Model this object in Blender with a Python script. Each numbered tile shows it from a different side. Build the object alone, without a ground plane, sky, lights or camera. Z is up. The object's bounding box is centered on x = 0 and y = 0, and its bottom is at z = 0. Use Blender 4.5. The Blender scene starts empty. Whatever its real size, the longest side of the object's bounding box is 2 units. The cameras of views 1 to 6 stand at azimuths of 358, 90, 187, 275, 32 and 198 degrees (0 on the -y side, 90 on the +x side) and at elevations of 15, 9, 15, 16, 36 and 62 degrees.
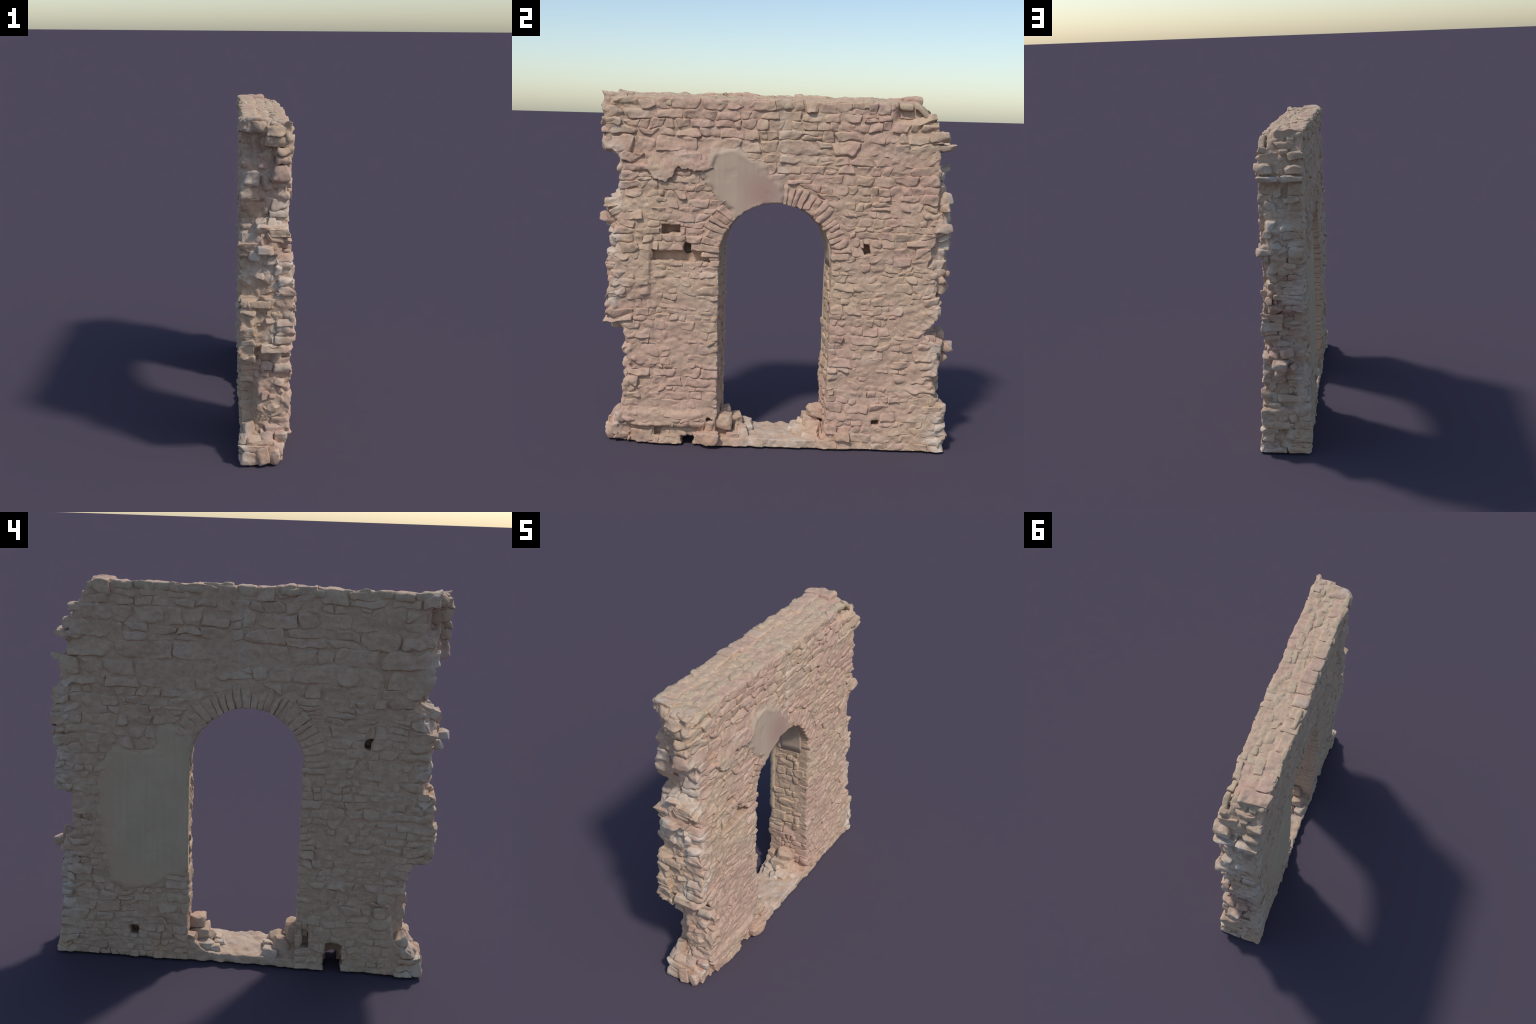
"""Ruined double-leaf rubble-masonry wall with a round-arched doorway.
Frame: wall runs along y, sunny face looks to +x, z up, metres."""
import bpy, math
import numpy as np

RNG = np.random.default_rng(11)

# ------------------------------------------------------------------ noise
def _hash(ix, iy, iz, seed):
    h = (ix * 374761393 + iy * 668265263 + iz * 1274126177 + seed * 1442695041) & 0xFFFFFFFF
    h = ((h ^ (h >> 13)) * 1274126177) & 0xFFFFFFFF
    h = ((h ^ (h >> 16)) * 2246822519) & 0xFFFFFFFF
    return ((h ^ (h >> 15)) & 0xFFFFFF) / float(0xFFFFFF) * 2.0 - 1.0

def noise(p, freq, seed=0):
    """value noise in -1..1, p is (n,3)"""
    q = np.asarray(p, float) * freq + 1000.0
    i = np.floor(q).astype(np.int64)
    f = q - i
    f = f * f * f * (f * (f * 6 - 15) + 10)
    out = 0.0
    for dx in (0, 1):
        wx = f[:, 0] if dx else 1 - f[:, 0]
        for dy in (0, 1):
            wy = f[:, 1] if dy else 1 - f[:, 1]
            for dz in (0, 1):
                wz = f[:, 2] if dz else 1 - f[:, 2]
                out = out + wx * wy * wz * _hash(i[:, 0] + dx, i[:, 1] + dy, i[:, 2] + dz, seed)
    return out

def fbm(p, freq, octaves=3, seed=0, gain=0.5):
    v, a = 0.0, 1.0
    for o in range(octaves):
        v = v + a * noise(p, freq * 2.03 ** o, seed + 17 * o)
        a *= gain
    return v

def noise1(t, k=0, seed=0):
    t = np.atleast_1d(np.asarray(t, float))
    return noise(np.stack([t, np.full_like(t, k * 3.7), np.full_like(t, 0.5)], 1), 1.0, seed)

def smooth(e0, e1, x):
    t = np.clip((x - e0) / (e1 - e0), 0, 1)
    return t * t * (3 - 2 * t)

# ------------------------------------------------------------------ big shape
# ragged ends: (z, y) control points for each leaf of the wall
END_LEFT_FRONT = [(0.0, -.83), (.12, -.83), (.16, -.84), (.20, -.86), (.26, -.85), (.34, -.85), (.41, -.83), (.46, -.81),
    (.51, -.81), (.56, -.838), (.61, -.822), (.66, -.845), (.70, -.88), (.715, -.928), (1.08, -.926), (1.10, -.885),
    (1.32, -.880), (1.338, -.95), (1.38, -.95), (1.395, -.857), (1.43, -.857), (1.46, -.875), (1.615, -.875),
    (1.632, -.942), (1.79, -.942), (1.81, -.948), (1.99, -.948)]
END_LEFT_BACK = [(0.0, -.915), (.10, -.925), (.13, -.90), (.16, -.89), (.175, -.82), (.26, -.785), (.33, -.765), (.41, -.76),
    (.45, -.79), (.49, -.835), (.565, -.833), (.585, -.86), (.63, -.868), (.645, -.948), (.80, -.945), (.985, -.943),
    (1.00, -.885), (1.04, -.88), (1.06, -.905), (1.12, -.91), (1.20, -.89), (1.24, -.915), (1.30, -.90), (1.36, -.86),
    (1.42, -.81), (1.46, -.845), (1.50, -.87), (1.54, -.886), (1.66, -.88), (1.725, -.87), (1.775, -.815), (1.79, -.81),
    (1.875, -.84), (1.895, -.885), (1.99, -.885)]
END_LEFT_CORE = [(0.0, -.915), (.07, -.925), (.13, -.90), (.17, -.85), (.22, -.84), (.30, -.85), (.45, -.84), (.58, -.82),
    (.66, -.85), (.72, -.925), (1.0, -.92), (1.05, -.90), (1.09, -.915), (1.20, -.92), (1.28, -.935), (1.32, -.915),
    (1.39, -.905), (1.42, -.84), (1.60, -.86), (1.66, -.90), (1.78, -.905), (1.90, -.92), (1.99, -.92)]
END_RIGHT_FRONT = [(0.0, .955), (.15, .955), (.285, .953), (.298, .885), (.42, .882), (.45, .895), (.51, .905), (.57, .895),
    (.63, .855), (.67, .81), (.715, .845), (.80, .893), (.86, .893), (.89, .865), (.92, .88), (1.02, .862),
    (1.045, .815), (1.08, .82), (1.10, .836), (1.155, .836), (1.17, .852), (1.21, .852), (1.225, .904), (1.285, .902),
    (1.34, .877), (1.355, .853), (1.46, .857), (1.645, .847), (1.66, .85), (1.71, .85), (1.785, .84), (1.80, .815), (1.86, .79), (1.90, .75), (1.945, .70)]
END_RIGHT_BACK = [(0.0, .935), (.35, .932), (.39, .935), (.52, .915), (.57, .905), (.61, .915), (.65, .915), (.69, .845),
    (.73, .855), (.89, .860), (.905, .938), (1.07, .940), (1.26, .942), (1.30, .948), (1.42, .942), (1.45, .912),
    (1.51, .89), (1.54, .876), (1.56, .915), (1.585, .90), (1.60, .846), (1.63, .86), (1.66, .865), (1.70, .865),
    (1.72, .84), (1.77, .84), (1.79, .825), (1.84, .82), (1.87, .785), (1.92, .755), (1.95, .73)]
END_RIGHT_CORE = [(0.0, .94), (.28, .935), (.30, .90), (.45, .885), (.50, .900), (.56, .915), (.60, .915), (.66, .88),
    (.70, .835), (.88, .85), (.92, .91), (1.20, .928), (1.40, .93), (1.46, .90), (1.62, .845), (1.68, .865),
    (1.76, .85), (1.82, .82), (1.88, .775), (1.93, .745), (1.96, .72)]
PROF = {k: np.array(v) for k, v in dict(LF=END_LEFT_FRONT, LB=END_LEFT_BACK, LC=END_LEFT_CORE,
                                        RF=END_RIGHT_FRONT, RB=END_RIGHT_BACK, RC=END_RIGHT_CORE).items()}
def prof(k, z):
    return np.interp(z, PROF[k][:, 0], PROF[k][:, 1])

def poly_dist(poly, y, z):
    """signed distance to a polygon, positive inside"""
    P = np.array(poly); Qn = np.roll(P, -1, 0)
    y = np.asarray(y, float).ravel(); z = np.asarray(z, float).ravel()
    best = np.full(y.shape, 9.0); ins = np.zeros(y.shape, bool)
    for (ay, az), (by, bz) in zip(P, Qn):
        ey, ez = by - ay, bz - az
        t = np.clip(((y - ay) * ey + (z - az) * ez) / (ey * ey + ez * ez + 1e-12), 0, 1)
        best = np.minimum(best, np.hypot(y - ay - t * ey, z - az - t * ez))
        c = ((az > z) != (bz > z))
        with np.errstate(divide='ignore', invalid='ignore'):
            yi = ay + (z - az) * ey / (ez if ez else 1e-12)
        ins ^= c & (y < yi)
    return np.where(ins, best, -best)

def weather(y, z, seed):
    """erosion shared by stone and mortar alike, stretched along the beds"""
    p = np.stack([0 * y.ravel(), y.ravel() * .62, z.ravel()], 1)
    h = .0038 * noise(p, 10.0, seed) + .0030 * noise(p, 27.0, seed + 1) + .0028 * noise(p, 58.0, seed + 2)
    return h.reshape(np.shape(y))

RENDER_EDGE = [(-.678, 1.503), (-.645, 1.482), (-.617, 1.477), (-.585, 1.500), (-.569, 1.519), (-.549, 1.560), (-.510, 1.548),
    (-.474, 1.542), (-.420, 1.530), (-.36, 1.56), (-.30, 1.72), (-.72, 1.72), (-.74, 1.56)]
def face_front(y, z):
    """x of the sunny face"""
    y = np.asarray(y, float); z = np.asarray(z, float)
    l = np.interp(z, [0, .06, .13, .28, .6, .8, 1.25, 1.34, 1.42, 1.65, 1.86, 1.94],
                  [.085, .09, .118, .130, .128, .138, .126, .114, .103, .110, .120, .118])
    m = np.interp(z, [0, .3, 1.0, 1.5, 1.9], [.142, .122, .118, .117, .122])
    r = np.interp(z, [0, .1, .45, .95, 1.4, 1.75, 1.92], [.154, .144, .124, .112, .112, .118, .108])
    wl = smooth(-.62, -.92, y); wr = smooth(.4, .9, y)
    x = m * (1 - wl - wr) + l * wl + r * wr
    # recessed foot under the plinth ledge of the left pier
    foot = smooth(-.36, -.44, y) * smooth(.125, .10, z)
    ledge = smooth(-.36, -.42, y) * smooth(.10, .125, z) * smooth(.21, .185, z) * smooth(-.88, -.80, y)
    # thick render surviving above a jagged crack, and the dressed panel below the slot
    dcr = poly_dist(RENDER_EDGE, y, z).reshape(np.shape(y))
    render = smooth(.004, .014, dcr) * smooth(1.72, 1.60, z)
    panel = smooth(-.69, -.705, y) * smooth(1.16, 1.10, z) * smooth(.80, .93, z)   # proud shoulder beside the slot
    flat = smooth(.03, -.01, poly_dist(PATCH_FRONT, y, z)).reshape(np.shape(y))
    swell = weather(y, z, 301) * flat
    x = x - .045 * smooth(.585, .64, y) * smooth(1.815, 1.85, z)      # lost front corner at the top
    return x - .018 * foot + .014 * ledge + .009 * render + .013 * panel + swell

def face_back(y, z):
    y = np.asarray(y, float); z = np.asarray(z, float)
    l = np.interp(z, [0, .5, 1, 1.9], [-.150, -.159, -.158, -.152])
    r = np.interp(z, [0, .3, .5, 1.0, 1.5, 1.8, 1.92], [-.156, -.160, -.154, -.150, -.148, -.150, -.150])
    w = smooth(-.5, .9, y)
    flat = smooth(.03, -.01, poly_dist(PATCH_BACK, y, z)).reshape(np.shape(y))
    swell = .7 * weather(y, z, 321) * flat
    return l * (1 - w) + r * w + swell

# doorway: slightly splayed jambs and a round arch
ARCH_Z, ARCH_RISE, RING = 1.072, .303, .112
def door_side(x, side):
    """y of the jamb, side -1 / +1"""
    t = np.clip((np.asarray(x, float) + .15) / .27, 0, 1)
    return (-.299 - .024 * t) if side < 0 else (.261 + .027 * t)
def door_dist(x, y, z, grow=0.0):
    """signed distance-like value, negative inside the opening"""
    a0, a1 = door_side(x, -1) - grow, door_side(x, 1) + grow
    yc, hw = (a0 + a1) / 2, (a1 - a0) / 2
    dy = np.abs(y - yc)
    d_low = dy - hw
    r = np.sqrt((dy / hw) ** 2 + ((z - ARCH_Z) / (ARCH_RISE + grow)) ** 2)
    d_up = (r - 1) * hw
    return np.where(z > ARCH_Z, d_up, d_low)

def top_z(x, y):
    t = np.clip((np.asarray(x, float) + .15) / .26, 0, 1)
    z = 1.952 * (1 - t) + 1.927 * t
    z = z + .012 * smooth(-.80, -.93, y) * t
    shp = np.broadcast(np.asarray(x, float), np.asarray(y, float)).shape
    xx, yy = np.broadcast_to(x, shp).ravel(), np.broadcast_to(y, shp).ravel()
    p = np.stack([xx, yy, 0 * xx], 1)
    crust = (.004 * noise(p, 9.0, 401) + .004 * noise(p, 24.0, 402) + .0025 * noise(p, 55.0, 403)).reshape(shp)
    return z - smooth(.70, .80, y) * (.02 + .05 * t) + crust

# holes: (face, y0, y1, z0, z1, depth)
HOLES = [('F', -.645, -.535, 1.200, 1.248, .09), ('F', -.518, -.474, 1.088, 1.146, .12), ('F', -.690, -.378, 1.046, 1.107, .060),
         ('F', .460, .498, 1.110, 1.165, .09), ('F', .542, .583, .148, .185, .08), ('F', -.378, -.337, .143, .170, .08),
         ('F', -.673, -.623, .055, .110, .05), ('F', -.862, -.816, .035, .130, .06), ('F', .252, .300, .062, .150, .10),
         ('F', -.315, -.262, .052, .100, .07),
         ('F', -.520, -.455, -.02, .058, .20),
         ('B', -.623, -.585, 1.205, 1.260, .10), ('B', .521, .567, .135, .192, .10), ('B', -.366, -.329, .120, .236, .07),
         ('B', -.540, -.446, -.02, .165, .13)]

PATCH_FRONT = [(-.374, 1.632), (-.307, 1.650), (-.232, 1.670), (-.216, 1.636), (-.157, 1.604), (-.074, 1.573),
    (-.064, 1.519), (-.004, 1.473), (.024, 1.420), (.016, 1.366), (-.080, 1.368), (-.155, 1.338), (-.245, 1.272),
    (-.250, 1.336), (-.329, 1.382), (-.371, 1.463), (-.425, 1.530), (-.387, 1.578)]
PATCH_BACK = [(.407, 1.262), (.330, 1.262), (.262, 1.250), (.246, 1.20), (.262, 1.136), (.262, .540), (.293, .495),
    (.364, .482), (.378, .459), (.449, .422), (.564, .398), (.650, .438), (.691, .587), (.715, .808), (.711, 1.025),
    (.690, 1.067), (.640, 1.142), (.462, 1.128), (.421, 1.182)]

# ------------------------------------------------------------------ stones
_topo = {}
def cube_topology(nu, nv, nw):
    """welded surface grid of a cube; returns coords in -1..1 and quads"""
    key = (nu, nv, nw)
    if key in _topo:
        return _topo[key]
    idx = {}; pts = []; quads = []
    def vid(i, j, k):
        t = (i, j, k)
        if t not in idx:
            idx[t] = len(pts); pts.append(t)
        return idx[t]
    for i in range(nu):
        for j in range(nv):
            quads.append((vid(i, j, 0), vid(i, j + 1, 0), vid(i + 1, j + 1, 0), vid(i + 1, j, 0)))
            quads.append((vid(i, j, nw), vid(i + 1, j, nw), vid(i + 1, j + 1, nw), vid(i, j + 1, nw)))
    for i in range(nu):
        for k in range(nw):
            quads.append((vid(i, 0, k), vid(i + 1, 0, k), vid(i + 1, 0, k + 1), vid(i, 0, k + 1)))
            quads.append((vid(i, nv, k), vid(i, nv, k + 1), vid(i + 1, nv, k + 1), vid(i + 1, nv, k)))
    for j in range(nv):
        for k in range(nw):
            quads.append((vid(0, j, k), vid(0, j, k + 1), vid(0, j + 1, k + 1), vid(0, j + 1, k)))
            quads.append((vid(nu, j, k), vid(nu, j + 1, k), vid(nu, j + 1, k + 1), vid(nu, j, k + 1)))
    P = np.array(pts, float) / np.array([nu, nv, nw], float) * 2 - 1
    P = np.sign(P) * (1 - (1 - np.abs(P)) ** 1.45)          # more rows near the edges
    _topo[key] = (P, np.array(quads))
    return _topo[key]

def rounded_block(hw, hh, hd, res, r, rng, chips=3, chip=.25, rough=.004, depth_res=None, seed=0, allround=False):
    """local metric coords of a weathered block and its faces"""
    n = lambda h, q: int(np.clip(round(2 * h / q), 3, 26))
    dr = depth_res or res * 2.2
    P, F = cube_topology(n(hw, res), n(hh, res), n(hd, dr))
    h = np.array([hw, hh, hd]); p = P * h
    r = min(r, .9 * hw, .9 * hh, .9 * hd)
    q = np.clip(p, -(h - r), h - r); d = p - q
    L = np.linalg.norm(d, axis=1, keepdims=True); nrm = d / np.maximum(L, 1e-9)
    p = q + nrm * r
    off = rng.uniform(-50, 50, 3)
    amp = rough
    disp = amp * fbm(p + off, 17.0, 2, seed) + .6 * amp * noise(p + off, 70.0, seed + 5)
    strata = .25 * amp * noise((p + off) * np.array([.25, 3.2, .25]), 40.0, seed + 9)   # bedding lines
    p = p + nrm * (disp + strata)[:, None]
    for _ in range(chips):                                    # knocked-off corners
        v = rng.normal(size=3); v[2] = v[2] if allround else abs(v[2]); v /= np.linalg.norm(v)
        m = (p @ v).max(); dcut = m * (1 - chip * rng.uniform(.3, 1.0))
        t = np.maximum(p @ v - dcut, 0)
        p = p - .85 * t[:, None] * v
    if not allround:                                          # keep the showing face at its level
        p[:, 2] += (hd - np.percentile(p[:, 2], 84)) * smooth(-hd, hd, p[:, 2])
    return p, F

ALL = {}      # kind -> list of (verts, faces, size)
def add(kind, verts, faces, size):
    verts[:, 2] = np.maximum(verts[:, 2], .011)
    ALL.setdefault(kind, []).append((verts, faces, size))

def face_stone(kind, corners, surf, sign, depth, rng, proud=0.0, res=.0075, rough=.004, end=False, gap=.0035,
               r=None, chips=2, chip=.2, axis='x', tilt=.10, warp=0.0, settle=.0055):
    """block whose outer face follows a wall surface.
    corners: bl, br, tl, tr in face coordinates; surf(u,v) gives the face offset along the outward axis."""
    c = np.array(corners, float)
    w = np.hypot(*((c[1] + c[3] - c[0] - c[2]) / 2)); hgt = np.hypot(*((c[2] + c[3] - c[0] - c[1]) / 2))
    hw, hh, hd = max(w / 2 - gap / 2, .006), max(hgt / 2 - gap / 2, .006), depth / 2
    rr = r if r is not None else rng.uniform(.14, .32) * min(hw, hh)
    p, F = rounded_block(hw, hh, hd, res, rr, rng, chips, chip, rough, depth_res=(res * 1.3 if end else res * 3))
    a, b = p[:, 0] / (w / 2), p[:, 1] / (hgt / 2)
    s, t = (a + 1) / 2, (b + 1) / 2
    uv = (c[0] * ((1 - s) * (1 - t))[:, None] + c[1] * (s * (1 - t))[:, None]
          + c[2] * ((1 - s) * t)[:, None] + c[3] * (s * t)[:, None])
    outer = (p[:, 2] + hd) / (2 * hd)
    lift = proud - settle + (rng.normal() * tilt * p[:, 0] * .5 + rng.normal() * tilt * p[:, 1]) * outer
    o = surf(uv[:, 0], uv[:, 1]) + sign * (p[:, 2] - hd + lift)
    if warp:                                  # uneven beds and joints
        q3 = np.stack([np.full(len(uv), sign * 3.0), uv[:, 0], uv[:, 1]], 1)
        keep = np.full(len(uv), 1.0)
        if axis == 'x':                       # stay true beside holes and jambs
            for (tg, a_, b_, c_, d_, _) in HOLES:
                if (tg == 'F') == (sign > 0):
                    dd = np.maximum.reduce([a_ - uv[:, 0], uv[:, 0] - b_, c_ - uv[:, 1], uv[:, 1] - d_])
                    keep = np.minimum(keep, smooth(-.01, .05, dd))
            keep = np.minimum(keep, .35 + .65 * smooth(.0, .06, door_dist(np.full(len(uv), .12 * sign), uv[:, 0], uv[:, 1])))
        keep = keep * (1 + .9 * smooth(.78, .90, np.abs(uv[:, 0])) * (axis == 'x'))
        uv = uv + (warp * keep)[:, None] * np.stack([noise(q3, 11.0, 201) + .45 * noise(q3, 31.0, 202), .8 * noise(q3, 11.0, 203) + .5 * noise(q3, 31.0, 204)], 1)
    if axis == 'x':
        V = np.stack([o, uv[:, 0], uv[:, 1]], 1); flip = False
    elif axis == 'y':     # uv = (x, z)
        V = np.stack([uv[:, 0], o, uv[:, 1]], 1); flip = True
    else:                 # uv = (y, x), outward z
        V = np.stack([uv[:, 1], uv[:, 0], o], 1); flip = True
    if (sign < 0) != flip:
        F = F[:, ::-1]
    add(kind, V, F, w * hgt)

def rubble(kind, centre, half, rng, turn=.3, rough=.006, chips=9, chip=.42, res=.009, size=None):
    p, F = rounded_block(half[0], half[1], half[2], res, .18 * min(half), rng, chips, chip, rough, depth_res=res, allround=True)
    # chips only bite upward in block space: turn it about to spread them
    e = rng.uniform(-turn, turn, 3)
    cx, sx, cy, sy, cz, sz = math.cos(e[0]), math.sin(e[0]), math.cos(e[1]), math.sin(e[1]), math.cos(e[2]), math.sin(e[2])
    R = (np.array([[1, 0, 0], [0, cx, -sx], [0, sx, cx]]) @ np.array([[cy, 0, sy], [0, 1, 0], [-sy, 0, cy]])
         @ np.array([[cz, -sz, 0], [sz, cz, 0], [0, 0, 1]]))
    V = p @ R.T + np.array(centre)
    V[:, 2] = np.maximum(V[:, 2], .001 + .002 * rng.random())
    add(kind, V, F, size if size else 4 * half[0] * half[1])

# ---- courses of facing stones on one face of the wall
def courses(rng, low, top):
    """bed heights: bold courses in the crown, small stones in the middle"""
    z = [0.0]
    while z[-1] < top - .03:
        f = z[-1]
        base = .043 if f < 1.45 else .068
        z.append(z[-1] + base * rng.uniform(.68, 1.42) * low)
    z[-1] = top
    if z[-1] - z[-2] < .03:
        z.pop(-2)
    return z

def exclusion(zb, zt, x):
    """y-interval of the doorway plus its ring at the bottom and at the top of a course"""
    out = []
    for z in (zb, zt):
        g = RING if z > ARCH_Z + .01 else 0.0
        a0, a1 = float(door_side(x, -1)) - g, float(door_side(x, 1)) + g
        yc, hw = (a0 + a1) / 2, (a1 - a0) / 2
        if z <= ARCH_Z + .01:
            out.append((a0, a1))
        else:
            k = 1 - ((z - ARCH_Z) / (ARCH_RISE + RING)) ** 2
            h = hw * math.sqrt(k) if k > 0 else 0.0
            out.append((yc - h, yc + h))
    return out

def build_face(tag, rng):
    front = tag == 'F'
    sign = 1 if front else -1
    surf = face_front if front else face_back
    xref = .12 if front else -.15
    LP, RP = ('LF', 'RF') if front else ('LB', 'RB')
    patch = PATCH_FRONT if front else PATCH_BACK
    beds = courses(rng, .92 if front else 1.02, 1.919 if front else 1.952)
    holes = [h for h in HOLES if h[0] == tag]
    nb = len(beds)
    def bed(k, y):
        hmin = min(beds[min(k + 1, nb - 1)] - beds[max(k, 0)] if k < nb - 1 else 9, beds[k] - beds[k - 1] if k else 9)
        amp = .30 * hmin if 0 < k < nb - 1 else (.010 if k else .004)
        return beds[k] + amp * float(noise1(y * 4.2, k, 3 if front else 4)[0]) + amp * .5 * float(noise1(y * 14, k, 7)[0])
    for k in range(nb - 1):
        zb, zt = beds[k], beds[k + 1]; zm = (zb + zt) / 2; h = zt - zb
        yl = float(prof(LP, zm)) + rng.uniform(-.006, .006)
        yr = float(prof(RP, zm)) + rng.uniform(-.006, .006)
        if zb < ARCH_Z + ARCH_RISE + RING - .01:
            (b0, b1), (t0, t1) = exclusion(zb, zt, xref)
            if zm < ARCH_Z: b0 += .002; b1 -= .002; t0, t1 = b0, b1
            runs = [((yl, yl), (b0, t0), True, zm < ARCH_Z), ((b1, t1), (yr, yr), zm < ARCH_Z, True)]
        else:
            runs = [((yl, yl), (yr, yr), True, True)]
        for (lb, lt), (rb, rt), endl, endr in runs:
            L, Rr = (lb + lt) / 2, (rb + rt) / 2
            if Rr - L < .02: continue
            cuts = [L]
            while cuts[-1] < Rr:
                cuts.append(cuts[-1] + max(.040, h * rng.choice([.9, 1.3, 1.7, 2.2, 2.9], p=[.14, .28, .28, .2, .1]) * rng.uniform(.85, 1.15)))
            cuts[-1] = Rr
            if len(cuts) > 2 and cuts[-1] - cuts[-2] < (.08 if Rr > .6 else .035): cuts.pop(-2)
            if len(cuts) > 2 and L < -.6 and cuts[1] - cuts[0] < .075: cuts.pop(1)
            slants = [0] + [rng.uniform(-.16, .16) * h for _ in cuts[1:-1]] + [0]
            for i in range(len(cuts) - 1):
                y0, y1 = cuts[i], cuts[i + 1]
                y0b, y0t = (lb, lt) if i == 0 else (y0 - slants[i], y0 + slants[i])
                y1b, y1t = (rb, rt) if i == len(cuts) - 2 else (y1 - slants[i + 1], y1 + slants[i + 1])
                first, last = i == 0, i == len(cuts) - 2
                is_end = (first and endl) or (last and endr)
                outer_end = (first and endl and y0 < -.6) or (last and endr and y1 > .6)
                spans = [(0.0, 1.0)]
                if rng.random() < .14 and h > .048 and not outer_end:
                    m = rng.uniform(.4, .6); spans = [(0, m), (m, 1)]
                for f0, f1 in spans:
                    za, zc = bed(k, y0), bed(k + 1, y0); zb2, zd = bed(k, y1), bed(k + 1, y1)
                    C = [(y0b, za + (zc - za) * f0), (y1b, zb2 + (zd - zb2) * f0), (y0t, za + (zc - za) * f1), (y1t, zb2 + (zd - zb2) * f1)]
                    place(C, tag, surf, sign, rng, holes, patch, is_end, outer_end)

def place(C, tag, surf, sign, rng, holes, patch, is_end, outer_end):
    C = [list(c) for c in C]
    ym = sum(c[0] for c in C) / 4; zm = sum(c[1] for c in C) / 4
    if poly_dist(patch, [ym], [zm])[0] > .004: return
    y0, y1 = min(c[0] for c in C), max(c[0] for c in C); z0, z1 = min(c[1] for c in C), max(c[1] for c in C)
    for (_, a, b, c, d, dep) in holes:
        if y1 <= a + .004 or y0 >= b - .004 or z1 <= c + .004 or z0 >= d - .004: continue
        # split the block around the hole and keep the useful remainders
        parts = []
        if a - y0 > .022: parts.append((y0, a, z0, z1))
        if y1 - b > .022: parts.append((b, y1, z0, z1))
        ya, yb = max(y0, a), min(y1, b)
        if z1 - d > .014: parts.append((ya, yb, d, z1))
        if c - z0 > .014: parts.append((ya, yb, z0, c))
        for p in parts:
            place([(p[0], p[2]), (p[1], p[2]), (p[0], p[3]), (p[1], p[3])], tag, surf, sign, rng, holes, patch, False, outer_end and (p[0] == y0 and y0 < -.6 or p[1] == y1 and y1 > .6))
        return
    if tag == 'B' and ym < -.86 and 1.77 < zm < 1.885: return          # robbed-out pocket in the end
    if tag == 'F' and ym > .60 and zm > 1.83: return                  # fallen corner
    depth = rng.uniform(.075, .10)
    if is_end: depth = rng.uniform(.09, .12)
    proud = rng.normal() * .0028
    rough = .0044 if not outer_end else .0075
    if outer_end:
        sft = math.copysign(1, ym) * (rng.uniform(-.006, .014) if ym < 0 or zm > .95 else rng.uniform(-.014, .006)); depth = rng.choice([.08, .10, .13, .17]) * rng.uniform(.9, 1.1)
        for c in C:
            if ym < 0 and c[0] < y0 + .02: c[0] += sft
            if ym > 0 and c[0] > y1 - .02: c[0] += sft
    face_stone('facing_stone', C, surf, sign, depth, rng, proud=proud, rough=rough, end=is_end, chips=6 if outer_end else 3,
               chip=.28 if outer_end else .24, res=.0066, warp=.009, tilt=.13, gap=.002)

build_face('F', np.random.default_rng(21))
build_face('B', np.random.default_rng(22))

# ---- voussoirs of the two arch rings
def build_ring(tag, rng, count):
    front = tag == 'F'
    x = .12 if front else -.15
    a0, a1 = float(door_side(x, -1)), float(door_side(x, 1)); yc, hw = (a0 + a1) / 2, (a1 - a0) / 2
    w = rng.uniform(.72, 1.3, count); edges = np.concatenate([[0], np.cumsum(w)]) / w.sum() * math.pi
    pt = lambda a, g: (yc + (hw + g) * math.cos(a), ARCH_Z + (ARCH_RISE + g) * math.sin(a))
    for i in range(count):
        e0, e1 = edges[i], edges[i + 1]; am = (e0 + e1) / 2
        ym, zm = pt(am, .03)
        if front and poly_dist(PATCH_FRONT, [ym], [zm])[0] > -.004: continue
        if front is False and ym > 0 and poly_dist(PATCH_BACK, [ym], [zm])[0] > .01: continue
        inn = rng.uniform(-.006, .003); out = RING + rng.uniform(-.022, .016)
        C = [pt(e1, inn), pt(e0, inn), pt(e1, out), pt(e0, out)]
        face_stone('voussoir', C, face_front if front else face_back, 1 if front else -1, rng.uniform(.09, .12), rng,
                   proud=rng.normal() * .003 + .001, res=.0065, rough=.004, end=True, gap=.004, chips=3, chip=.2, warp=.004)
build_ring('F', np.random.default_rng(31), 33)
build_ring('B', np.random.default_rng(32), 29)

# ---- stones of the door reveals, between the two leaves
def build_reveal(side, rng):
    z = .10
    while z < ARCH_Z - .02:
        h = rng.uniform(.035, .075); z1 = min(z + h, ARCH_Z + (.0 if side > 0 else .02))
        e0, e1 = -.095 + rng.uniform(-.03, .03), .065 + rng.uniform(-.03, .03)
        xs = [[e0, rng.uniform(-.05, .03), e1], [e0, rng.uniform(-.05, -.03), rng.uniform(0, .02), e1], [e0, e1]][rng.choice(3, p=[.5, .3, .2])]
        for i in range(len(xs) - 1):
            j = lambda: rng.uniform(-.005, .005)
            C = [(xs[i], z + j()), (xs[i + 1], z + j()), (xs[i], z1 + j()), (xs[i + 1], z1 + j())]
            face_stone('reveal_stone', C, lambda u, v: door_side(u, side), -side, .06, rng, proud=rng.normal() * .003 + .007,
                       rough=.0055, chips=4, chip=.26, axis='y', end=False, warp=.007, gap=.002, tilt=.14)
        z = z1
build_reveal(-1, np.random.default_rng(41)); build_reveal(1, np.random.default_rng(42))

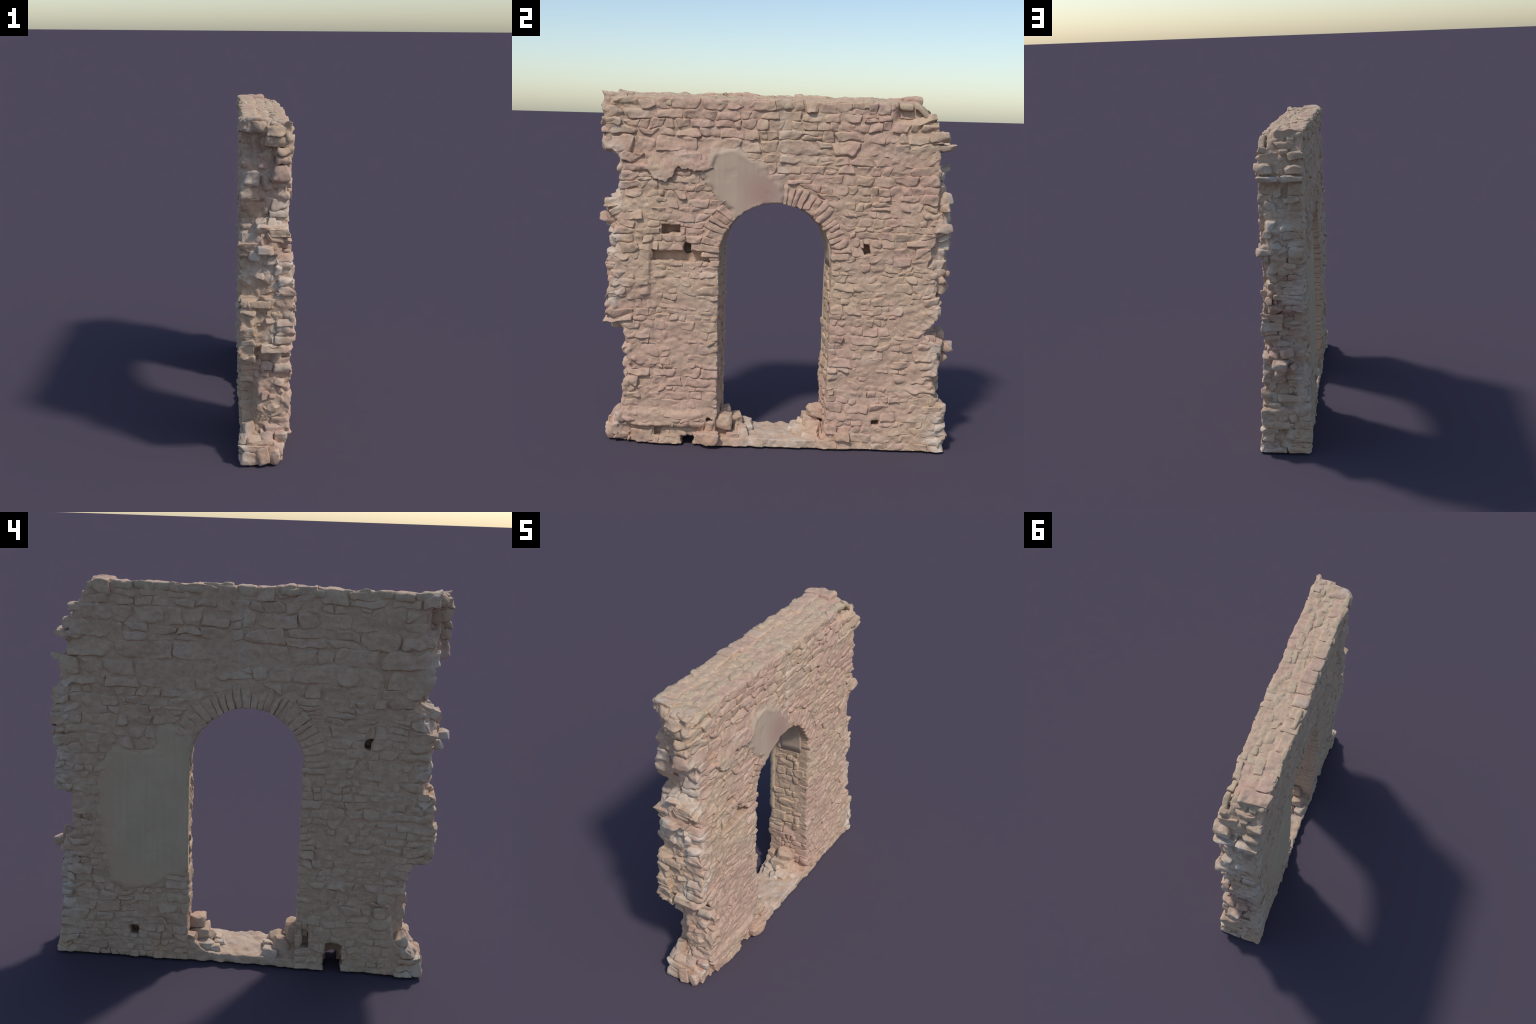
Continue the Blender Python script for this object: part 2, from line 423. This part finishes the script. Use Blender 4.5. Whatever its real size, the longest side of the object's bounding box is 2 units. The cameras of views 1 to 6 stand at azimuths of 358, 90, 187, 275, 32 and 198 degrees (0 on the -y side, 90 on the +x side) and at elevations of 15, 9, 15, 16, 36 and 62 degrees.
# ---- top bed of flat stones and mortar
def build_top(rng):
    rows = [-.150, -.098, -.045, .012, .062, .112]
    for r in range(len(rows) - 1):
        y = (-.875 if r < 2 else -.925) + rng.uniform(0, .03)
        while y < .745:
            w = min(rng.uniform(.06, .15), .775 - y + .005)
            j = lambda s=.012: rng.uniform(-s, s)
            C = [(y, rows[r] + j()), (y + w, rows[r] + j()), (y, rows[r + 1] + j()), (y + w, rows[r + 1] + j())]
            face_stone('capping_stone', C, lambda u, v: top_z(v, u), 1, .035, rng, proud=rng.normal() * .003 - .0005 + (.006 * rng.random() if r == 0 else 0), rough=.005,
                       chips=3, axis='z', res=.010, r=.010, warp=.010, tilt=.06)
            y += w
build_top(np.random.default_rng(51))

# ---- rubble fill showing in the two broken ends
def build_end(side, rng):
    z = .02
    while z < (1.90 if side < 0 else 1.84):
        h = rng.uniform(.028, .07); zm = z + h / 2
        y = float(prof('LC' if side < 0 else 'RC', zm))
        x = -.065 + rng.uniform(0, .03)
        while x < .05:
            w = rng.uniform(.035, .075)
            d = rng.uniform(.045, .07)
            yy = y - side * (d - .006 - rng.uniform(-.012, .014))
            if not (side < 0 and 1.77 < zm < 1.885 and x + w / 2 < -.02):
                rubble('rubble_stone', (x + w / 2, yy, zm), (w / 2 * 1.1, d, h / 2 * 1.12), rng, turn=.35, size=w * h, rough=.008)
            x += w
        z += h * .95
build_end(-1, np.random.default_rng(61)); build_end(1, np.random.default_rng(62))

# ---- loose and fallen stones, hand placed: centre, half sizes, turn
LOOSE = [
    # right heap on the sill
    ((-.075, .190, .072), (.055, .065, .032), .12), ((-.03, .212, .122), (.060, .050, .030), .08), ((-.005, .232, .176), (.058, .046, .030), .06),
    ((-.09, .120, .058), (.028, .030, .022), .4), ((.02, .160, .062), (.045, .055, .030), .25), ((.01, .225, .085), (.050, .045, .042), .25),
    ((-.02, .105, .060), (.032, .030, .022), .4), ((.080, .205, .050), (.035, .050, .026), .2),
    ((-.11, .245, .110), (.03, .025, .055), .2), ((-.03, .165, .098), (.028, .028, .020), .5),
    # left heap
    ((.065, -.285, .138), (.050, .046, .040), .10), ((.03, -.200, .075), (.045, .042, .038), .3), ((.075, -.175, .065), (.032, .032, .03), .4),
    ((-.03, -.280, .140), (.038, .028, .055), .2), ((-.06, -.225, .090), (.042, .045, .042), .3), ((-.10, -.170, .060), (.036, .040, .030), .3),
    ((-.01, -.155, .062), (.032, .028, .025), .4), ((.09, -.235, .060), (.028, .038, .026), .3),
    # feet of the piers
    ((.135, -.372, .056), (.034, .062, .033), .08), ((.128, .380, .080), (.030, .050, .025), .08), ((.115, .318, .125), (.030, .035, .028), .2),
    ((-.095, -.905, .045), (.048, .044, .044), .25), ((-.03, -.910, .055), (.048, .050, .052), .3), ((.035, -.905, .048), (.038, .046, .046), .3),
    ((-.07, -.885, .120), (.052, .036, .040), .25), ((.01, -.880, .120), (.042, .035, .036), .35), ((-.10, -.835, .190), (.035, .04, .035), .3),
    ((.07, -.745, .050), (.045, .070, .045), .1), ((.07, -.590, .045), (.040, .045, .042), .1),
    # stones sticking out of the ends
    ((-.02, -.940, 1.275), (.046, .050, .022), .12), ((-.075, -.920, 1.235), (.028, .034, .020), .3),
    ((.02, -.905, 1.325), (.045, .04, .026), .35), ((-.03, -.890, 1.375), (.045, .035, .026), .3),
    ((.01, .938, .588), (.048, .056, .024), .12), ((-.03, .905, .645), (.040, .035, .024), .3), ((-.055, .925, .56), (.025, .028, .020), .5),
    ((.05, .895, .62), (.032, .03, .02), .3), ((.02, .930, .53), (.028, .025, .018), .4),
    # thin slabs fanning out of the far top corner
    ((-.085, .850, 1.690), (.070, .072, .016), .06), ((.060, .862, 1.692), (.075, .074, .015), .06), ((.080, .838, 1.752), (.052, .058, .025), .10),
    ((-.095, .825, 1.748), (.055, .060, .022), .12), ((-.02, .815, 1.728), (.04, .05, .016), .2), ((-.100, .800, 1.818), (.052, .055, .018), .10),
    ((.045, .785, 1.800), (.060, .050, .026), .15), ((-.04, .765, 1.870), (.060, .040, .020), .12), ((.03, .690, 1.868), (.045, .060, .034), .15),
    ((-.085, .895, 1.572), (.050, .050, .016), .10), ((.085, .880, 1.262), (.045, .055, .020), .08), ((-.06, .915, 1.19), (.035, .05, .018), .2),
]
_r = np.random.default_rng(71)
for c, hsz, t in LOOSE:
    rubble('fallen_stone', c, hsz, _r, turn=t, chips=10, chip=.34, rough=.006, res=.0075)

# ------------------------------------------------------------------ mortar core by surface nets
def surface_nets(f, x0, step):
    """f: scalar grid, negative inside.  Returns verts, quads."""
    s = f < 0
    nx, ny, nz = f.shape
    cs = np.zeros((nx - 1, ny - 1, nz - 1), np.int8)
    for dx in (0, 1):
        for dy in (0, 1):
            for dz in (0, 1):
                cs += s[dx:nx - 1 + dx, dy:ny - 1 + dy, dz:nz - 1 + dz]
    act = (cs > 0) & (cs < 8)
    cid = np.full(act.shape, -1, np.int64); cells = np.argwhere(act); cid[act] = np.arange(len(cells))
    acc = np.zeros((len(cells), 3)); cnt = np.zeros(len(cells))
    corner = [(a, b, c) for a in (0, 1) for b in (0, 1) for c in (0, 1)]
    for ia, A in enumerate(corner):
        for B in corner[ia + 1:]:
            if sum(abs(a - b) for a, b in zip(A, B)) != 1: continue
            fa = f[tuple((cells + A).T)]; fb = f[tuple((cells + B).T)]
            m = (fa < 0) != (fb < 0)
            t = fa / np.where(fa == fb, 1, fa - fb)
            P = np.array(A) + t[:, None] * (np.array(B) - np.array(A))
            acc[m] += P[m]; cnt[m] += 1
    V = (cells + acc / cnt[:, None]) * step + np.array(x0)
    quads = []
    for ax in range(3):
        o1, o2 = [(1, 2), (2, 0), (0, 1)][ax]
        sl0 = [slice(None)] * 3; sl1 = [slice(None)] * 3
        sl0[ax] = slice(0, -1); sl1[ax] = slice(1, None)
        for o in (o1, o2):
            sl0[o] = slice(1, -1); sl1[o] = slice(1, -1)
        A, B = s[tuple(sl0)], s[tuple(sl1)]
        e = np.argwhere(A != B); inside = A[tuple(e.T)]
        base = e.copy(); base[:, o1] += 1; base[:, o2] += 1
        def c(d1, d2):
            b = base.copy(); b[:, o1] -= d1; b[:, o2] -= d2
            return cid[tuple(b.T)]
        q = np.stack([c(1, 1), c(0, 1), c(0, 0), c(1, 0)], 1)
        q = np.where(inside[:, None], q, q[:, ::-1])
        quads.append(q)
    return V, np.concatenate(quads)

def build_core():
    step = .0068
    lo = np.array([-.20, -1.03, -.03]); n = np.ceil((np.array([.20, 1.03, 2.0]) - lo) / step).astype(int)
    X, Y, Z = [lo[i] + np.arange(n[i]) * step for i in range(3)]
    y2, z2 = np.meshgrid(Y, Z, indexing='ij')
    XF, XB = face_front(y2, z2), face_back(y2, z2)
    f = np.empty(tuple(n), np.float32)
    zL = {k: prof(k, Z) for k in PROF}
    dpF = poly_dist(PATCH_FRONT, y2, z2).reshape(y2.shape); dpB = poly_dist(PATCH_BACK, y2, z2).reshape(y2.shape)
    # mortar is nearly flush in places and washed out in others
    yz = np.stack([np.zeros(y2.size), y2.ravel(), z2.ravel()], 1)
    recF = .0068 + .0030 * fbm(yz, 6.0, 2, 91).reshape(y2.shape) + .004 * smooth(1.6, 1.75, z2) - .0016 * smooth(.95, .7, z2)
    recB = .0074 + .0028 * fbm(yz, 6.0, 2, 93).reshape(y2.shape) + .002 * smooth(1.5, 1.7, z2)
    recF = np.maximum(recF, .0008) + .012 * (dpF > 0); recB = np.maximum(recB, .0008) + .012 * (dpB > 0)
    yw = y2 + .009 * noise(yz, 26.0, 94).reshape(y2.shape); zw = z2 + .009 * noise(yz, 26.0, 96).reshape(y2.shape)
    for i, x in enumerate(X):
        wf, wb = smooth(.03, .09, x), smooth(-.05, -.11, x)
        wc = 1 - wf - wb
        yl = wf * (zL['LF'] + .004) + wb * (zL['LB'] + .004) + wc * (zL['LC'] + .002)
        yr = wf * (zL['RF'] - .004) + wb * (zL['RB'] - .004) + wc * (zL['RC'] - .002)
        g = np.maximum(yl[None, :] - y2, y2 - yr[None, :])
        g = np.maximum(g, x - (XF - recF)); g = np.maximum(g, (XB + recB) - x)
        g = np.maximum(g, z2 - (top_z(x, y2) - .005)); g = np.maximum(g, .004 - z2)
        door = door_dist(x, y2, z2)
        sill = .055 + .006 * smooth(.05, -.1, abs(x))
        heap = smooth(.13, .0, np.minimum(y2 - door_side(x, -1), door_side(x, 1) - y2))
        heap = heap * np.where(y2 < 0, smooth(-.13, -.04, x), 1.0)
        door = np.maximum(door - .004, sill + heap * (.075 * smooth(.12, .05, x)) - z2)            # leave the sill standing
        g = np.maximum(g, -door)
        for (tag, a, b, c, d, dep) in HOLES:
            if tag == 'F': hx = (XF - dep) - x
            else: hx = x - (XB + dep)
            box = np.maximum.reduce([a - yw, yw - b, c - zw, zw - d, hx])
            g = np.maximum(g, -box)
        pocket = max(-.16 - x, x + .03); pk = np.maximum.reduce([np.full_like(y2, pocket), y2 + .85, 1.775 - z2, z2 - 1.885])
        g = np.maximum(g, -pk)
        f[i] = g
    near = np.argwhere(np.abs(f) < .03)
    P = np.stack([X[near[:, 0]], Y[near[:, 1]], Z[near[:, 2]]], 1)
    endness = smooth(.02, .0, np.minimum(P[:, 1] - prof('LC', P[:, 2]), prof('RC', P[:, 2]) - P[:, 1]) - .03)
    sillness = (np.abs(P[:, 1]) < .33) * (P[:, 2] < .2)
    amp = .0034 + .009 * endness + .003 * sillness
    f[tuple(near.T)] += (amp * fbm(P, 22.0, 3, 95) + .0012 * noise(P, 95.0, 97)).astype(np.float32)
    f[[0, -1]] = .1; f[:, [0, -1]] = .1; f[:, :, [0, -1]] = .1
    return surface_nets(f, lo, step)

# ------------------------------------------------------------------ plaster patches
def build_patch(poly, surf, sign, seed, proud, soft, lip=.022, st=.008):
    P = np.array(poly)
    ys = np.arange(P[:, 0].min() - .03, P[:, 0].max() + .03, st); zs = np.arange(P[:, 1].min() - .03, P[:, 1].max() + .03, st)
    yy, zz = np.meshgrid(ys, zs, indexing='ij')
    p3 = np.stack([yy.ravel() * 0, yy.ravel(), zz.ravel()], 1)
    d = poly_dist(poly, yy, zz) + .007 * fbm(p3, 30.0, 3, seed)
    x = surf(yy.ravel(), zz.ravel())
    h = proud - soft * smooth(.012, -.012, d) + .0012 * noise(p3, 9.0, seed + 3) - .0015 * smooth(.62, .75, noise(p3, 28.0, seed + 4))
    dd = door_dist(np.full(yy.size, .12 if sign > 0 else -.15), yy.ravel(), zz.ravel())
    keep = (d > -lip) & (dd > -.003)
    ny, nz = yy.shape; K = keep.reshape(ny, nz)
    qk = K[:-1, :-1] & K[1:, :-1] & K[1:, 1:] & K[:-1, 1:]
    gid = np.arange(ny * nz).reshape(ny, nz)
    q = np.stack([gid[:-1, :-1][qk], gid[1:, :-1][qk], gid[1:, 1:][qk], gid[:-1, 1:][qk]], 1)
    Vf = np.stack([x + sign * h, yy.ravel(), zz.ravel()], 1); Vb = Vf.copy(); Vb[:, 0] = x - sign * .035
    N = ny * nz; edges = {}
    for a in q:
        for i in range(4):
            e = (a[i], a[(i + 1) % 4])
            if (e[1], e[0]) in edges: del edges[(e[1], e[0])]
            else: edges[e] = 1
    side = np.array([(b, a, a + N, b + N) for a, b in edges])
    F = np.concatenate([q, q[:, ::-1] + N, side])
    if sign < 0: F = F[:, ::-1]
    V = np.concatenate([Vf, Vb]); used = np.unique(F); m = np.full(len(V), -1); m[used] = np.arange(len(used))
    return V[used], m[F]

def build_soffit():
    """smooth repaired vault lining of the doorway"""
    na, nx = 90, 16
    A = np.linspace(-.02, math.pi + .02, na); Xs = np.linspace(-.075, .06, nx)
    out, inn = [], []
    path = [(1, 1.015 - .0)] if False else []
    for a in A:
        for x in Xs:
            s0, s1 = float(door_side(x, -1)), float(door_side(x, 1)); yc, hw = (s0 + s1) / 2, (s1 - s0) / 2
            for lst, g in ((inn, -.003), (out, .03)):
                lst.append((x, yc + (hw + g) * math.cos(a), ARCH_Z + (ARCH_RISE + g) * math.sin(a)))
    # drop the right foot of the lining down the jamb
    inn, out = np.array(inn), np.array(out)
    first = np.arange(nx); inn[first, 2] = 1.03; out[first, 2] = 1.03
    inn += .0015 * np.stack([0 * inn[:, 0], noise(inn, 9, 5), noise(inn, 9, 6)], 1)
    V = np.concatenate([inn, out]); N = na * nx; F = []
    for i in range(na - 1):
        for j in range(nx - 1):
            a, b, c, d = i * nx + j, i * nx + j + 1, (i + 1) * nx + j + 1, (i + 1) * nx + j
            F.append((a, d, c, b)); F.append((a + N, b + N, c + N, d + N))
        for j, fl in ((0, 0), (nx - 1, 1)):
            a, b = i * nx + j, (i + 1) * nx + j
            F.append((a, a + N, b + N, b) if not fl else (a, b, b + N, a + N))
    for i, fl in ((0, 0), (na - 1, 1)):
        for j in range(nx - 1):
            a, b = i * nx + j, i * nx + j + 1
            F.append((a, b, b + N, a + N) if not fl else (a, a + N, b + N, b))
    return V, np.array(F)

# ------------------------------------------------------------------ materials
def make_material(name, kind):
    m = bpy.data.materials.new(name); m.use_nodes = True
    nt = m.node_tree; N = nt.nodes; L = nt.links
    bsdf = N['Principled BSDF']; bsdf.inputs['Roughness'].default_value = .93
    bsdf.inputs['Specular IOR Level'].default_value = .15
    tc = N.new('ShaderNodeTexCoord'); co = tc.outputs['Object']
    def tex(scale, detail=3, rough=.55, vec=None, dist=0.0):
        n = N.new('ShaderNodeTexNoise'); n.inputs['Scale'].default_value = scale; n.inputs['Detail'].default_value = detail
        n.inputs['Roughness'].default_value = rough; n.inputs['Distortion'].default_value = dist
        L.new(vec or co, n.inputs['Vector']); return n.outputs['Fac']
    def ramp(fac, stops):
        r = N.new('ShaderNodeValToRGB'); e = r.color_ramp.elements
        while len(e) < len(stops): e.new(.5)
        for el, (p, c) in zip(e, stops):
            el.position = p; el.color = (c[0], c[1], c[2], 1) if not isinstance(c, float) else (c, c, c, 1)
        L.new(fac, r.inputs['Fac']); return r.outputs['Color']
    def mix(fac, a, b, mode='MIX'):
        x = N.new('ShaderNodeMix'); x.data_type = 'RGBA'; x.blend_type = mode
        for s, v in ((0, fac), (6, a), (7, b)):
            if hasattr(v, 'is_linked'): L.new(v, x.inputs[s])
            elif s == 0: x.inputs[0].default_value = v
            else: x.inputs[s].default_value = (*v, 1)
        return x.outputs[2]
    def math_(op, a, b=None):
        x = N.new('ShaderNodeMath'); x.operation = op
        for i, v in enumerate((a, b)):
            if v is None: continue
            if hasattr(v, 'is_linked'): L.new(v, x.inputs[i])
            else: x.inputs[i].default_value = v
        return x.outputs[0]
    def band(v, lo, hi):
        x = N.new('ShaderNodeMapRange'); x.interpolation_type = 'SMOOTHSTEP'
        L.new(v, x.inputs['Value']); x.inputs['From Min'].default_value = lo; x.inputs['From Max'].default_value = hi
        return x.outputs[0]
    sep = N.new('ShaderNodeSeparateXYZ'); L.new(co, sep.inputs[0]); x_, y_, z_ = sep.outputs
    BEIGE, PINK, CREAM, GREY, OCHRE = (.545, .390, .274), (.535, .352, .268), (.64, .545, .45), (.56, .405, .282), (.57, .36, .225)
    if kind == 'olive_plaster':
        c = ramp(tex(6, 3), [(.3, (.50, .390, .270)), (.7, (.555, .435, .305))])
        mp = N.new('ShaderNodeMapping'); mp.inputs['Scale'].default_value = (1, 1, .05); L.new(co, mp.inputs[0])
        c = mix(.5, c, ramp(tex(45, 2, vec=mp.outputs[0]), [(.35, (.92, .93, .93)), (.65, (1.07, 1.05, 1.03))]), 'MULTIPLY')
        # fades into the masonry tone round its rim
        m2 = N.new('ShaderNodeMapping'); m2.inputs['Location'].default_value = (0, -.46 / .25, -.84 / .46)
        m2.inputs['Scale'].default_value = (0, 1 / .25, 1 / .46); L.new(co, m2.inputs[0])
        ln = N.new('ShaderNodeVectorMath'); ln.operation = 'LENGTH'; L.new(m2.outputs[0], ln.inputs[0])
        rim = math_('MULTIPLY', band(math_('ADD', ln.outputs['Value'], math_('MULTIPLY', math_('SUBTRACT', tex(9, 3), .5), .5)), .55, 1.0), band(y_, .28, .46))
        c = mix(rim, c, (.545, .39, .27))
    elif kind == 'plaster':
        c = ramp(tex(7, 3), [(.3, (.45, .338, .254)), (.7, (.495, .378, .288))])
        mp = N.new('ShaderNodeMapping'); mp.inputs['Scale'].default_value = (1, 1, .06); L.new(co, mp.inputs[0])
        c = mix(.5, c, ramp(tex(45, 2, vec=mp.outputs[0]), [(.35, (.93, .93, .93)), (.65, (1.06, 1.05, 1.03))]), 'MULTIPLY')
        # rosy blotch low in the sunny patch
        sub = N.new('ShaderNodeVectorMath'); sub.operation = 'DISTANCE'; L.new(co, sub.inputs[0]); sub.inputs[1].default_value = (.12, -.09, 1.43)
        c = mix(math_('MULTIPLY', band(sub.outputs['Value'], .19, .02), .85), c, (.40, .255, .205))
    else:
        patchy = tex(2.6, 3, .6, dist=.6)
        c = mix(band(patchy, .40, .60), BEIGE, PINK)
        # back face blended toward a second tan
        c = mix(math_('MULTIPLY', band(math_('ADD', x_, math_('MULTIPLY', math_('SUBTRACT', tex(6, 2), .5), .06)), -.10, -.135), .6), c, GREY)
        # stone to stone differences
        vor = N.new('ShaderNodeTexVoronoi'); vor.inputs['Scale'].default_value = 11; vor.inputs['Randomness'].default_value = 1
        mp = N.new('ShaderNodeMapping'); mp.inputs['Scale'].default_value = (.6, .75, 1.6); L.new(co, mp.inputs[0]); L.new(mp.outputs[0], vor.inputs['Vector'])
        sp = N.new('ShaderNodeSeparateColor'); L.new(vor.outputs['Color'], sp.inputs[0])
        c = mix(math_('MULTIPLY', band(sp.outputs[0], .75, .97), .16), c, CREAM)
        c = mix(math_('MULTIPLY', band(sp.outputs[1], .80, .97), .25), c, GREY)
        # brown mottling
        c = mix(math_('MULTIPLY', band(tex(9, 4, .6), .50, .68), .26), c, (.45, .305, .205))
        # pale crust on broken ends, and on the washed sill
        ends = math_('MAXIMUM', band(y_, -.80, -.90), band(y_, .80, .90))
        c = mix(math_('MULTIPLY', math_('MULTIPLY', ends, band(tex(6, 3), .44, .60)), .68), c, CREAM)
        sillm = math_('MULTIPLY', band(math_('ABSOLUTE', y_), .24, .12), band(z_, .16, .08))
        c = mix(math_('MULTIPLY', sillm, math_('MULTIPLY', band(tex(8, 3), .35, .6), .75)), c, (.66, .59, .51))
        # lime run below the crown, both sides
        wob = math_('ADD', y_, math_('MULTIPLY', math_('SUBTRACT', tex(5, 2), .5), .06))
        run = math_('MULTIPLY', math_('SUBTRACT', 1.0, band(math_('ABSOLUTE', math_('SUBTRACT', wob, .012)), .006, .038)), band(z_, 1.36, 1.45))
        c = mix(math_('MULTIPLY', run, .22), c, (.64, .57, .47))
        # iron-stained earth near the foot
        c = mix(math_('MULTIPLY', math_('MULTIPLY', band(z_, .20, .05), band(tex(7, 2), .5, .66)), .55), c, OCHRE)
        if kind == 'mortar':
            c = mix(.45, c, (.50, .345, .245))
        if kind == 'cap':
            c = mix(band(tex(4.5, 3), .35, .65), c, (.50, .395, .275))
            c = mix(.6, c, (.495, .380, .260))
        grain = ramp(tex(38, 4, .65), [(.3, .86), (.7, 1.10)])
        c = mix(1.0, c, grain, 'MULTIPLY')
        speck = ramp(tex(140, 2, .6), [(.3, .93), (.7, 1.05)])
        c = mix(1.0, c, speck, 'MULTIPLY')
    L.new(c, bsdf.inputs['Base Color'])
    b = N.new('ShaderNodeBump'); b.inputs['Distance'].default_value = .007 if kind != 'plaster' else .001
    b.inputs['Strength'].default_value = .55
    L.new(tex(55, 6, .64), b.inputs['Height']); L.new(b.outputs[0], bsdf.inputs['Normal'])
    return m

MAT = {k: make_material(n, k) for k, n in (('stone', 'weathered_limestone'), ('mortar', 'lime_mortar'), ('plaster', 'smooth_repair_plaster'), ('cap', 'capping_crust'), ('olive_plaster', 'weathered_plaster'))}

# ------------------------------------------------------------------ objects
def mesh_object(name, V, F, mat, parent, sharp=None):
    me = bpy.data.meshes.new(name)
    V = np.asarray(V, np.float32); F = np.asarray(F, np.int32)
    me.vertices.add(len(V)); me.vertices.foreach_set('co', V.ravel())
    me.loops.add(F.size); me.loops.foreach_set('vertex_index', F.ravel())
    me.polygons.add(len(F)); me.polygons.foreach_set('loop_start', np.arange(0, F.size, 4, dtype=np.int32))
    me.update(calc_edges=True); me.validate()
    me.polygons.foreach_set('use_smooth', np.ones(len(me.polygons), bool))
    if sharp: me.set_sharp_from_angle(angle=math.radians(sharp))
    me.materials.append(mat)
    ob = bpy.data.objects.new(name, me); bpy.context.scene.collection.objects.link(ob)
    ob.parent = parent
    return ob

root = bpy.data.objects.new('ruined_wall', None); bpy.context.scene.collection.objects.link(root)
root['label'] = 'ruined pinkish rubble stone wall with arched doorway'
root['category'] = 'stone wall'

V, F = build_core()
V[:, 2] = np.maximum(V[:, 2], .009)
core = mesh_object('mortar_core', V, F, MAT['mortar'], root)
mesh_object('plaster_patch', *build_patch(PATCH_FRONT, face_front, 1, 101, .0060, .012), MAT['plaster'], root)
mesh_object('plaster_patch', *build_patch(PATCH_BACK, face_back, -1, 105, .0035, .010), MAT['olive_plaster'], root)
mesh_object('render_layer', *build_patch(RENDER_EDGE[:10] + [(-.40, 1.62), (-.55, 1.66), (-.68, 1.64), (-.73, 1.55)], lambda y, z: face_front(y, z) + .003 * smooth(1.64, 1.57, z)
                                          + .009 * (1 - smooth(.004, .014, poly_dist(RENDER_EDGE, y, z))) * smooth(1.72, 1.60, z) - .006 * smooth(1.56, 1.62, z),
                                          1, 109, .0015, .002, lip=.001, st=.005), MAT['stone'], root)
arch = mesh_object('arch_soffit', *build_soffit(), MAT['plaster'], root)

PLURAL = {'facing_stone': 'small_facing_stones', 'voussoir': 'small_voussoirs', 'reveal_stone': 'small_reveal_stones',
          'capping_stone': 'small_capping_stones', 'rubble_stone': 'rubble_fill', 'fallen_stone': 'fallen_chips'}
def bin_join(items):
    Vs, Fs, n = [], [], 0
    for V, F, _ in items:
        Vs.append(V); Fs.append(F + n); n += len(V)
    return np.concatenate(Vs), np.concatenate(Fs)
for kind, items in ALL.items():
    items.sort(key=lambda t: -t[2])
    mat = MAT['cap'] if kind == 'capping_stone' else MAT['stone']
    par = arch if kind == 'voussoir' else root
    sharp = 38 if kind in ('rubble_stone', 'fallen_stone') else None
    for V, F, _ in items[:300]:
        mesh_object(kind, V, F, mat, par, sharp)
    if items[300:]:
        ob = mesh_object(PLURAL[kind], *bin_join(items[300:]), mat, root)
        ob['kind'] = 'stuff'
print({k: len(v) for k, v in ALL.items()}, 'tris', 2 * sum(len(o.data.polygons) for o in bpy.data.objects if o.type == 'MESH'))
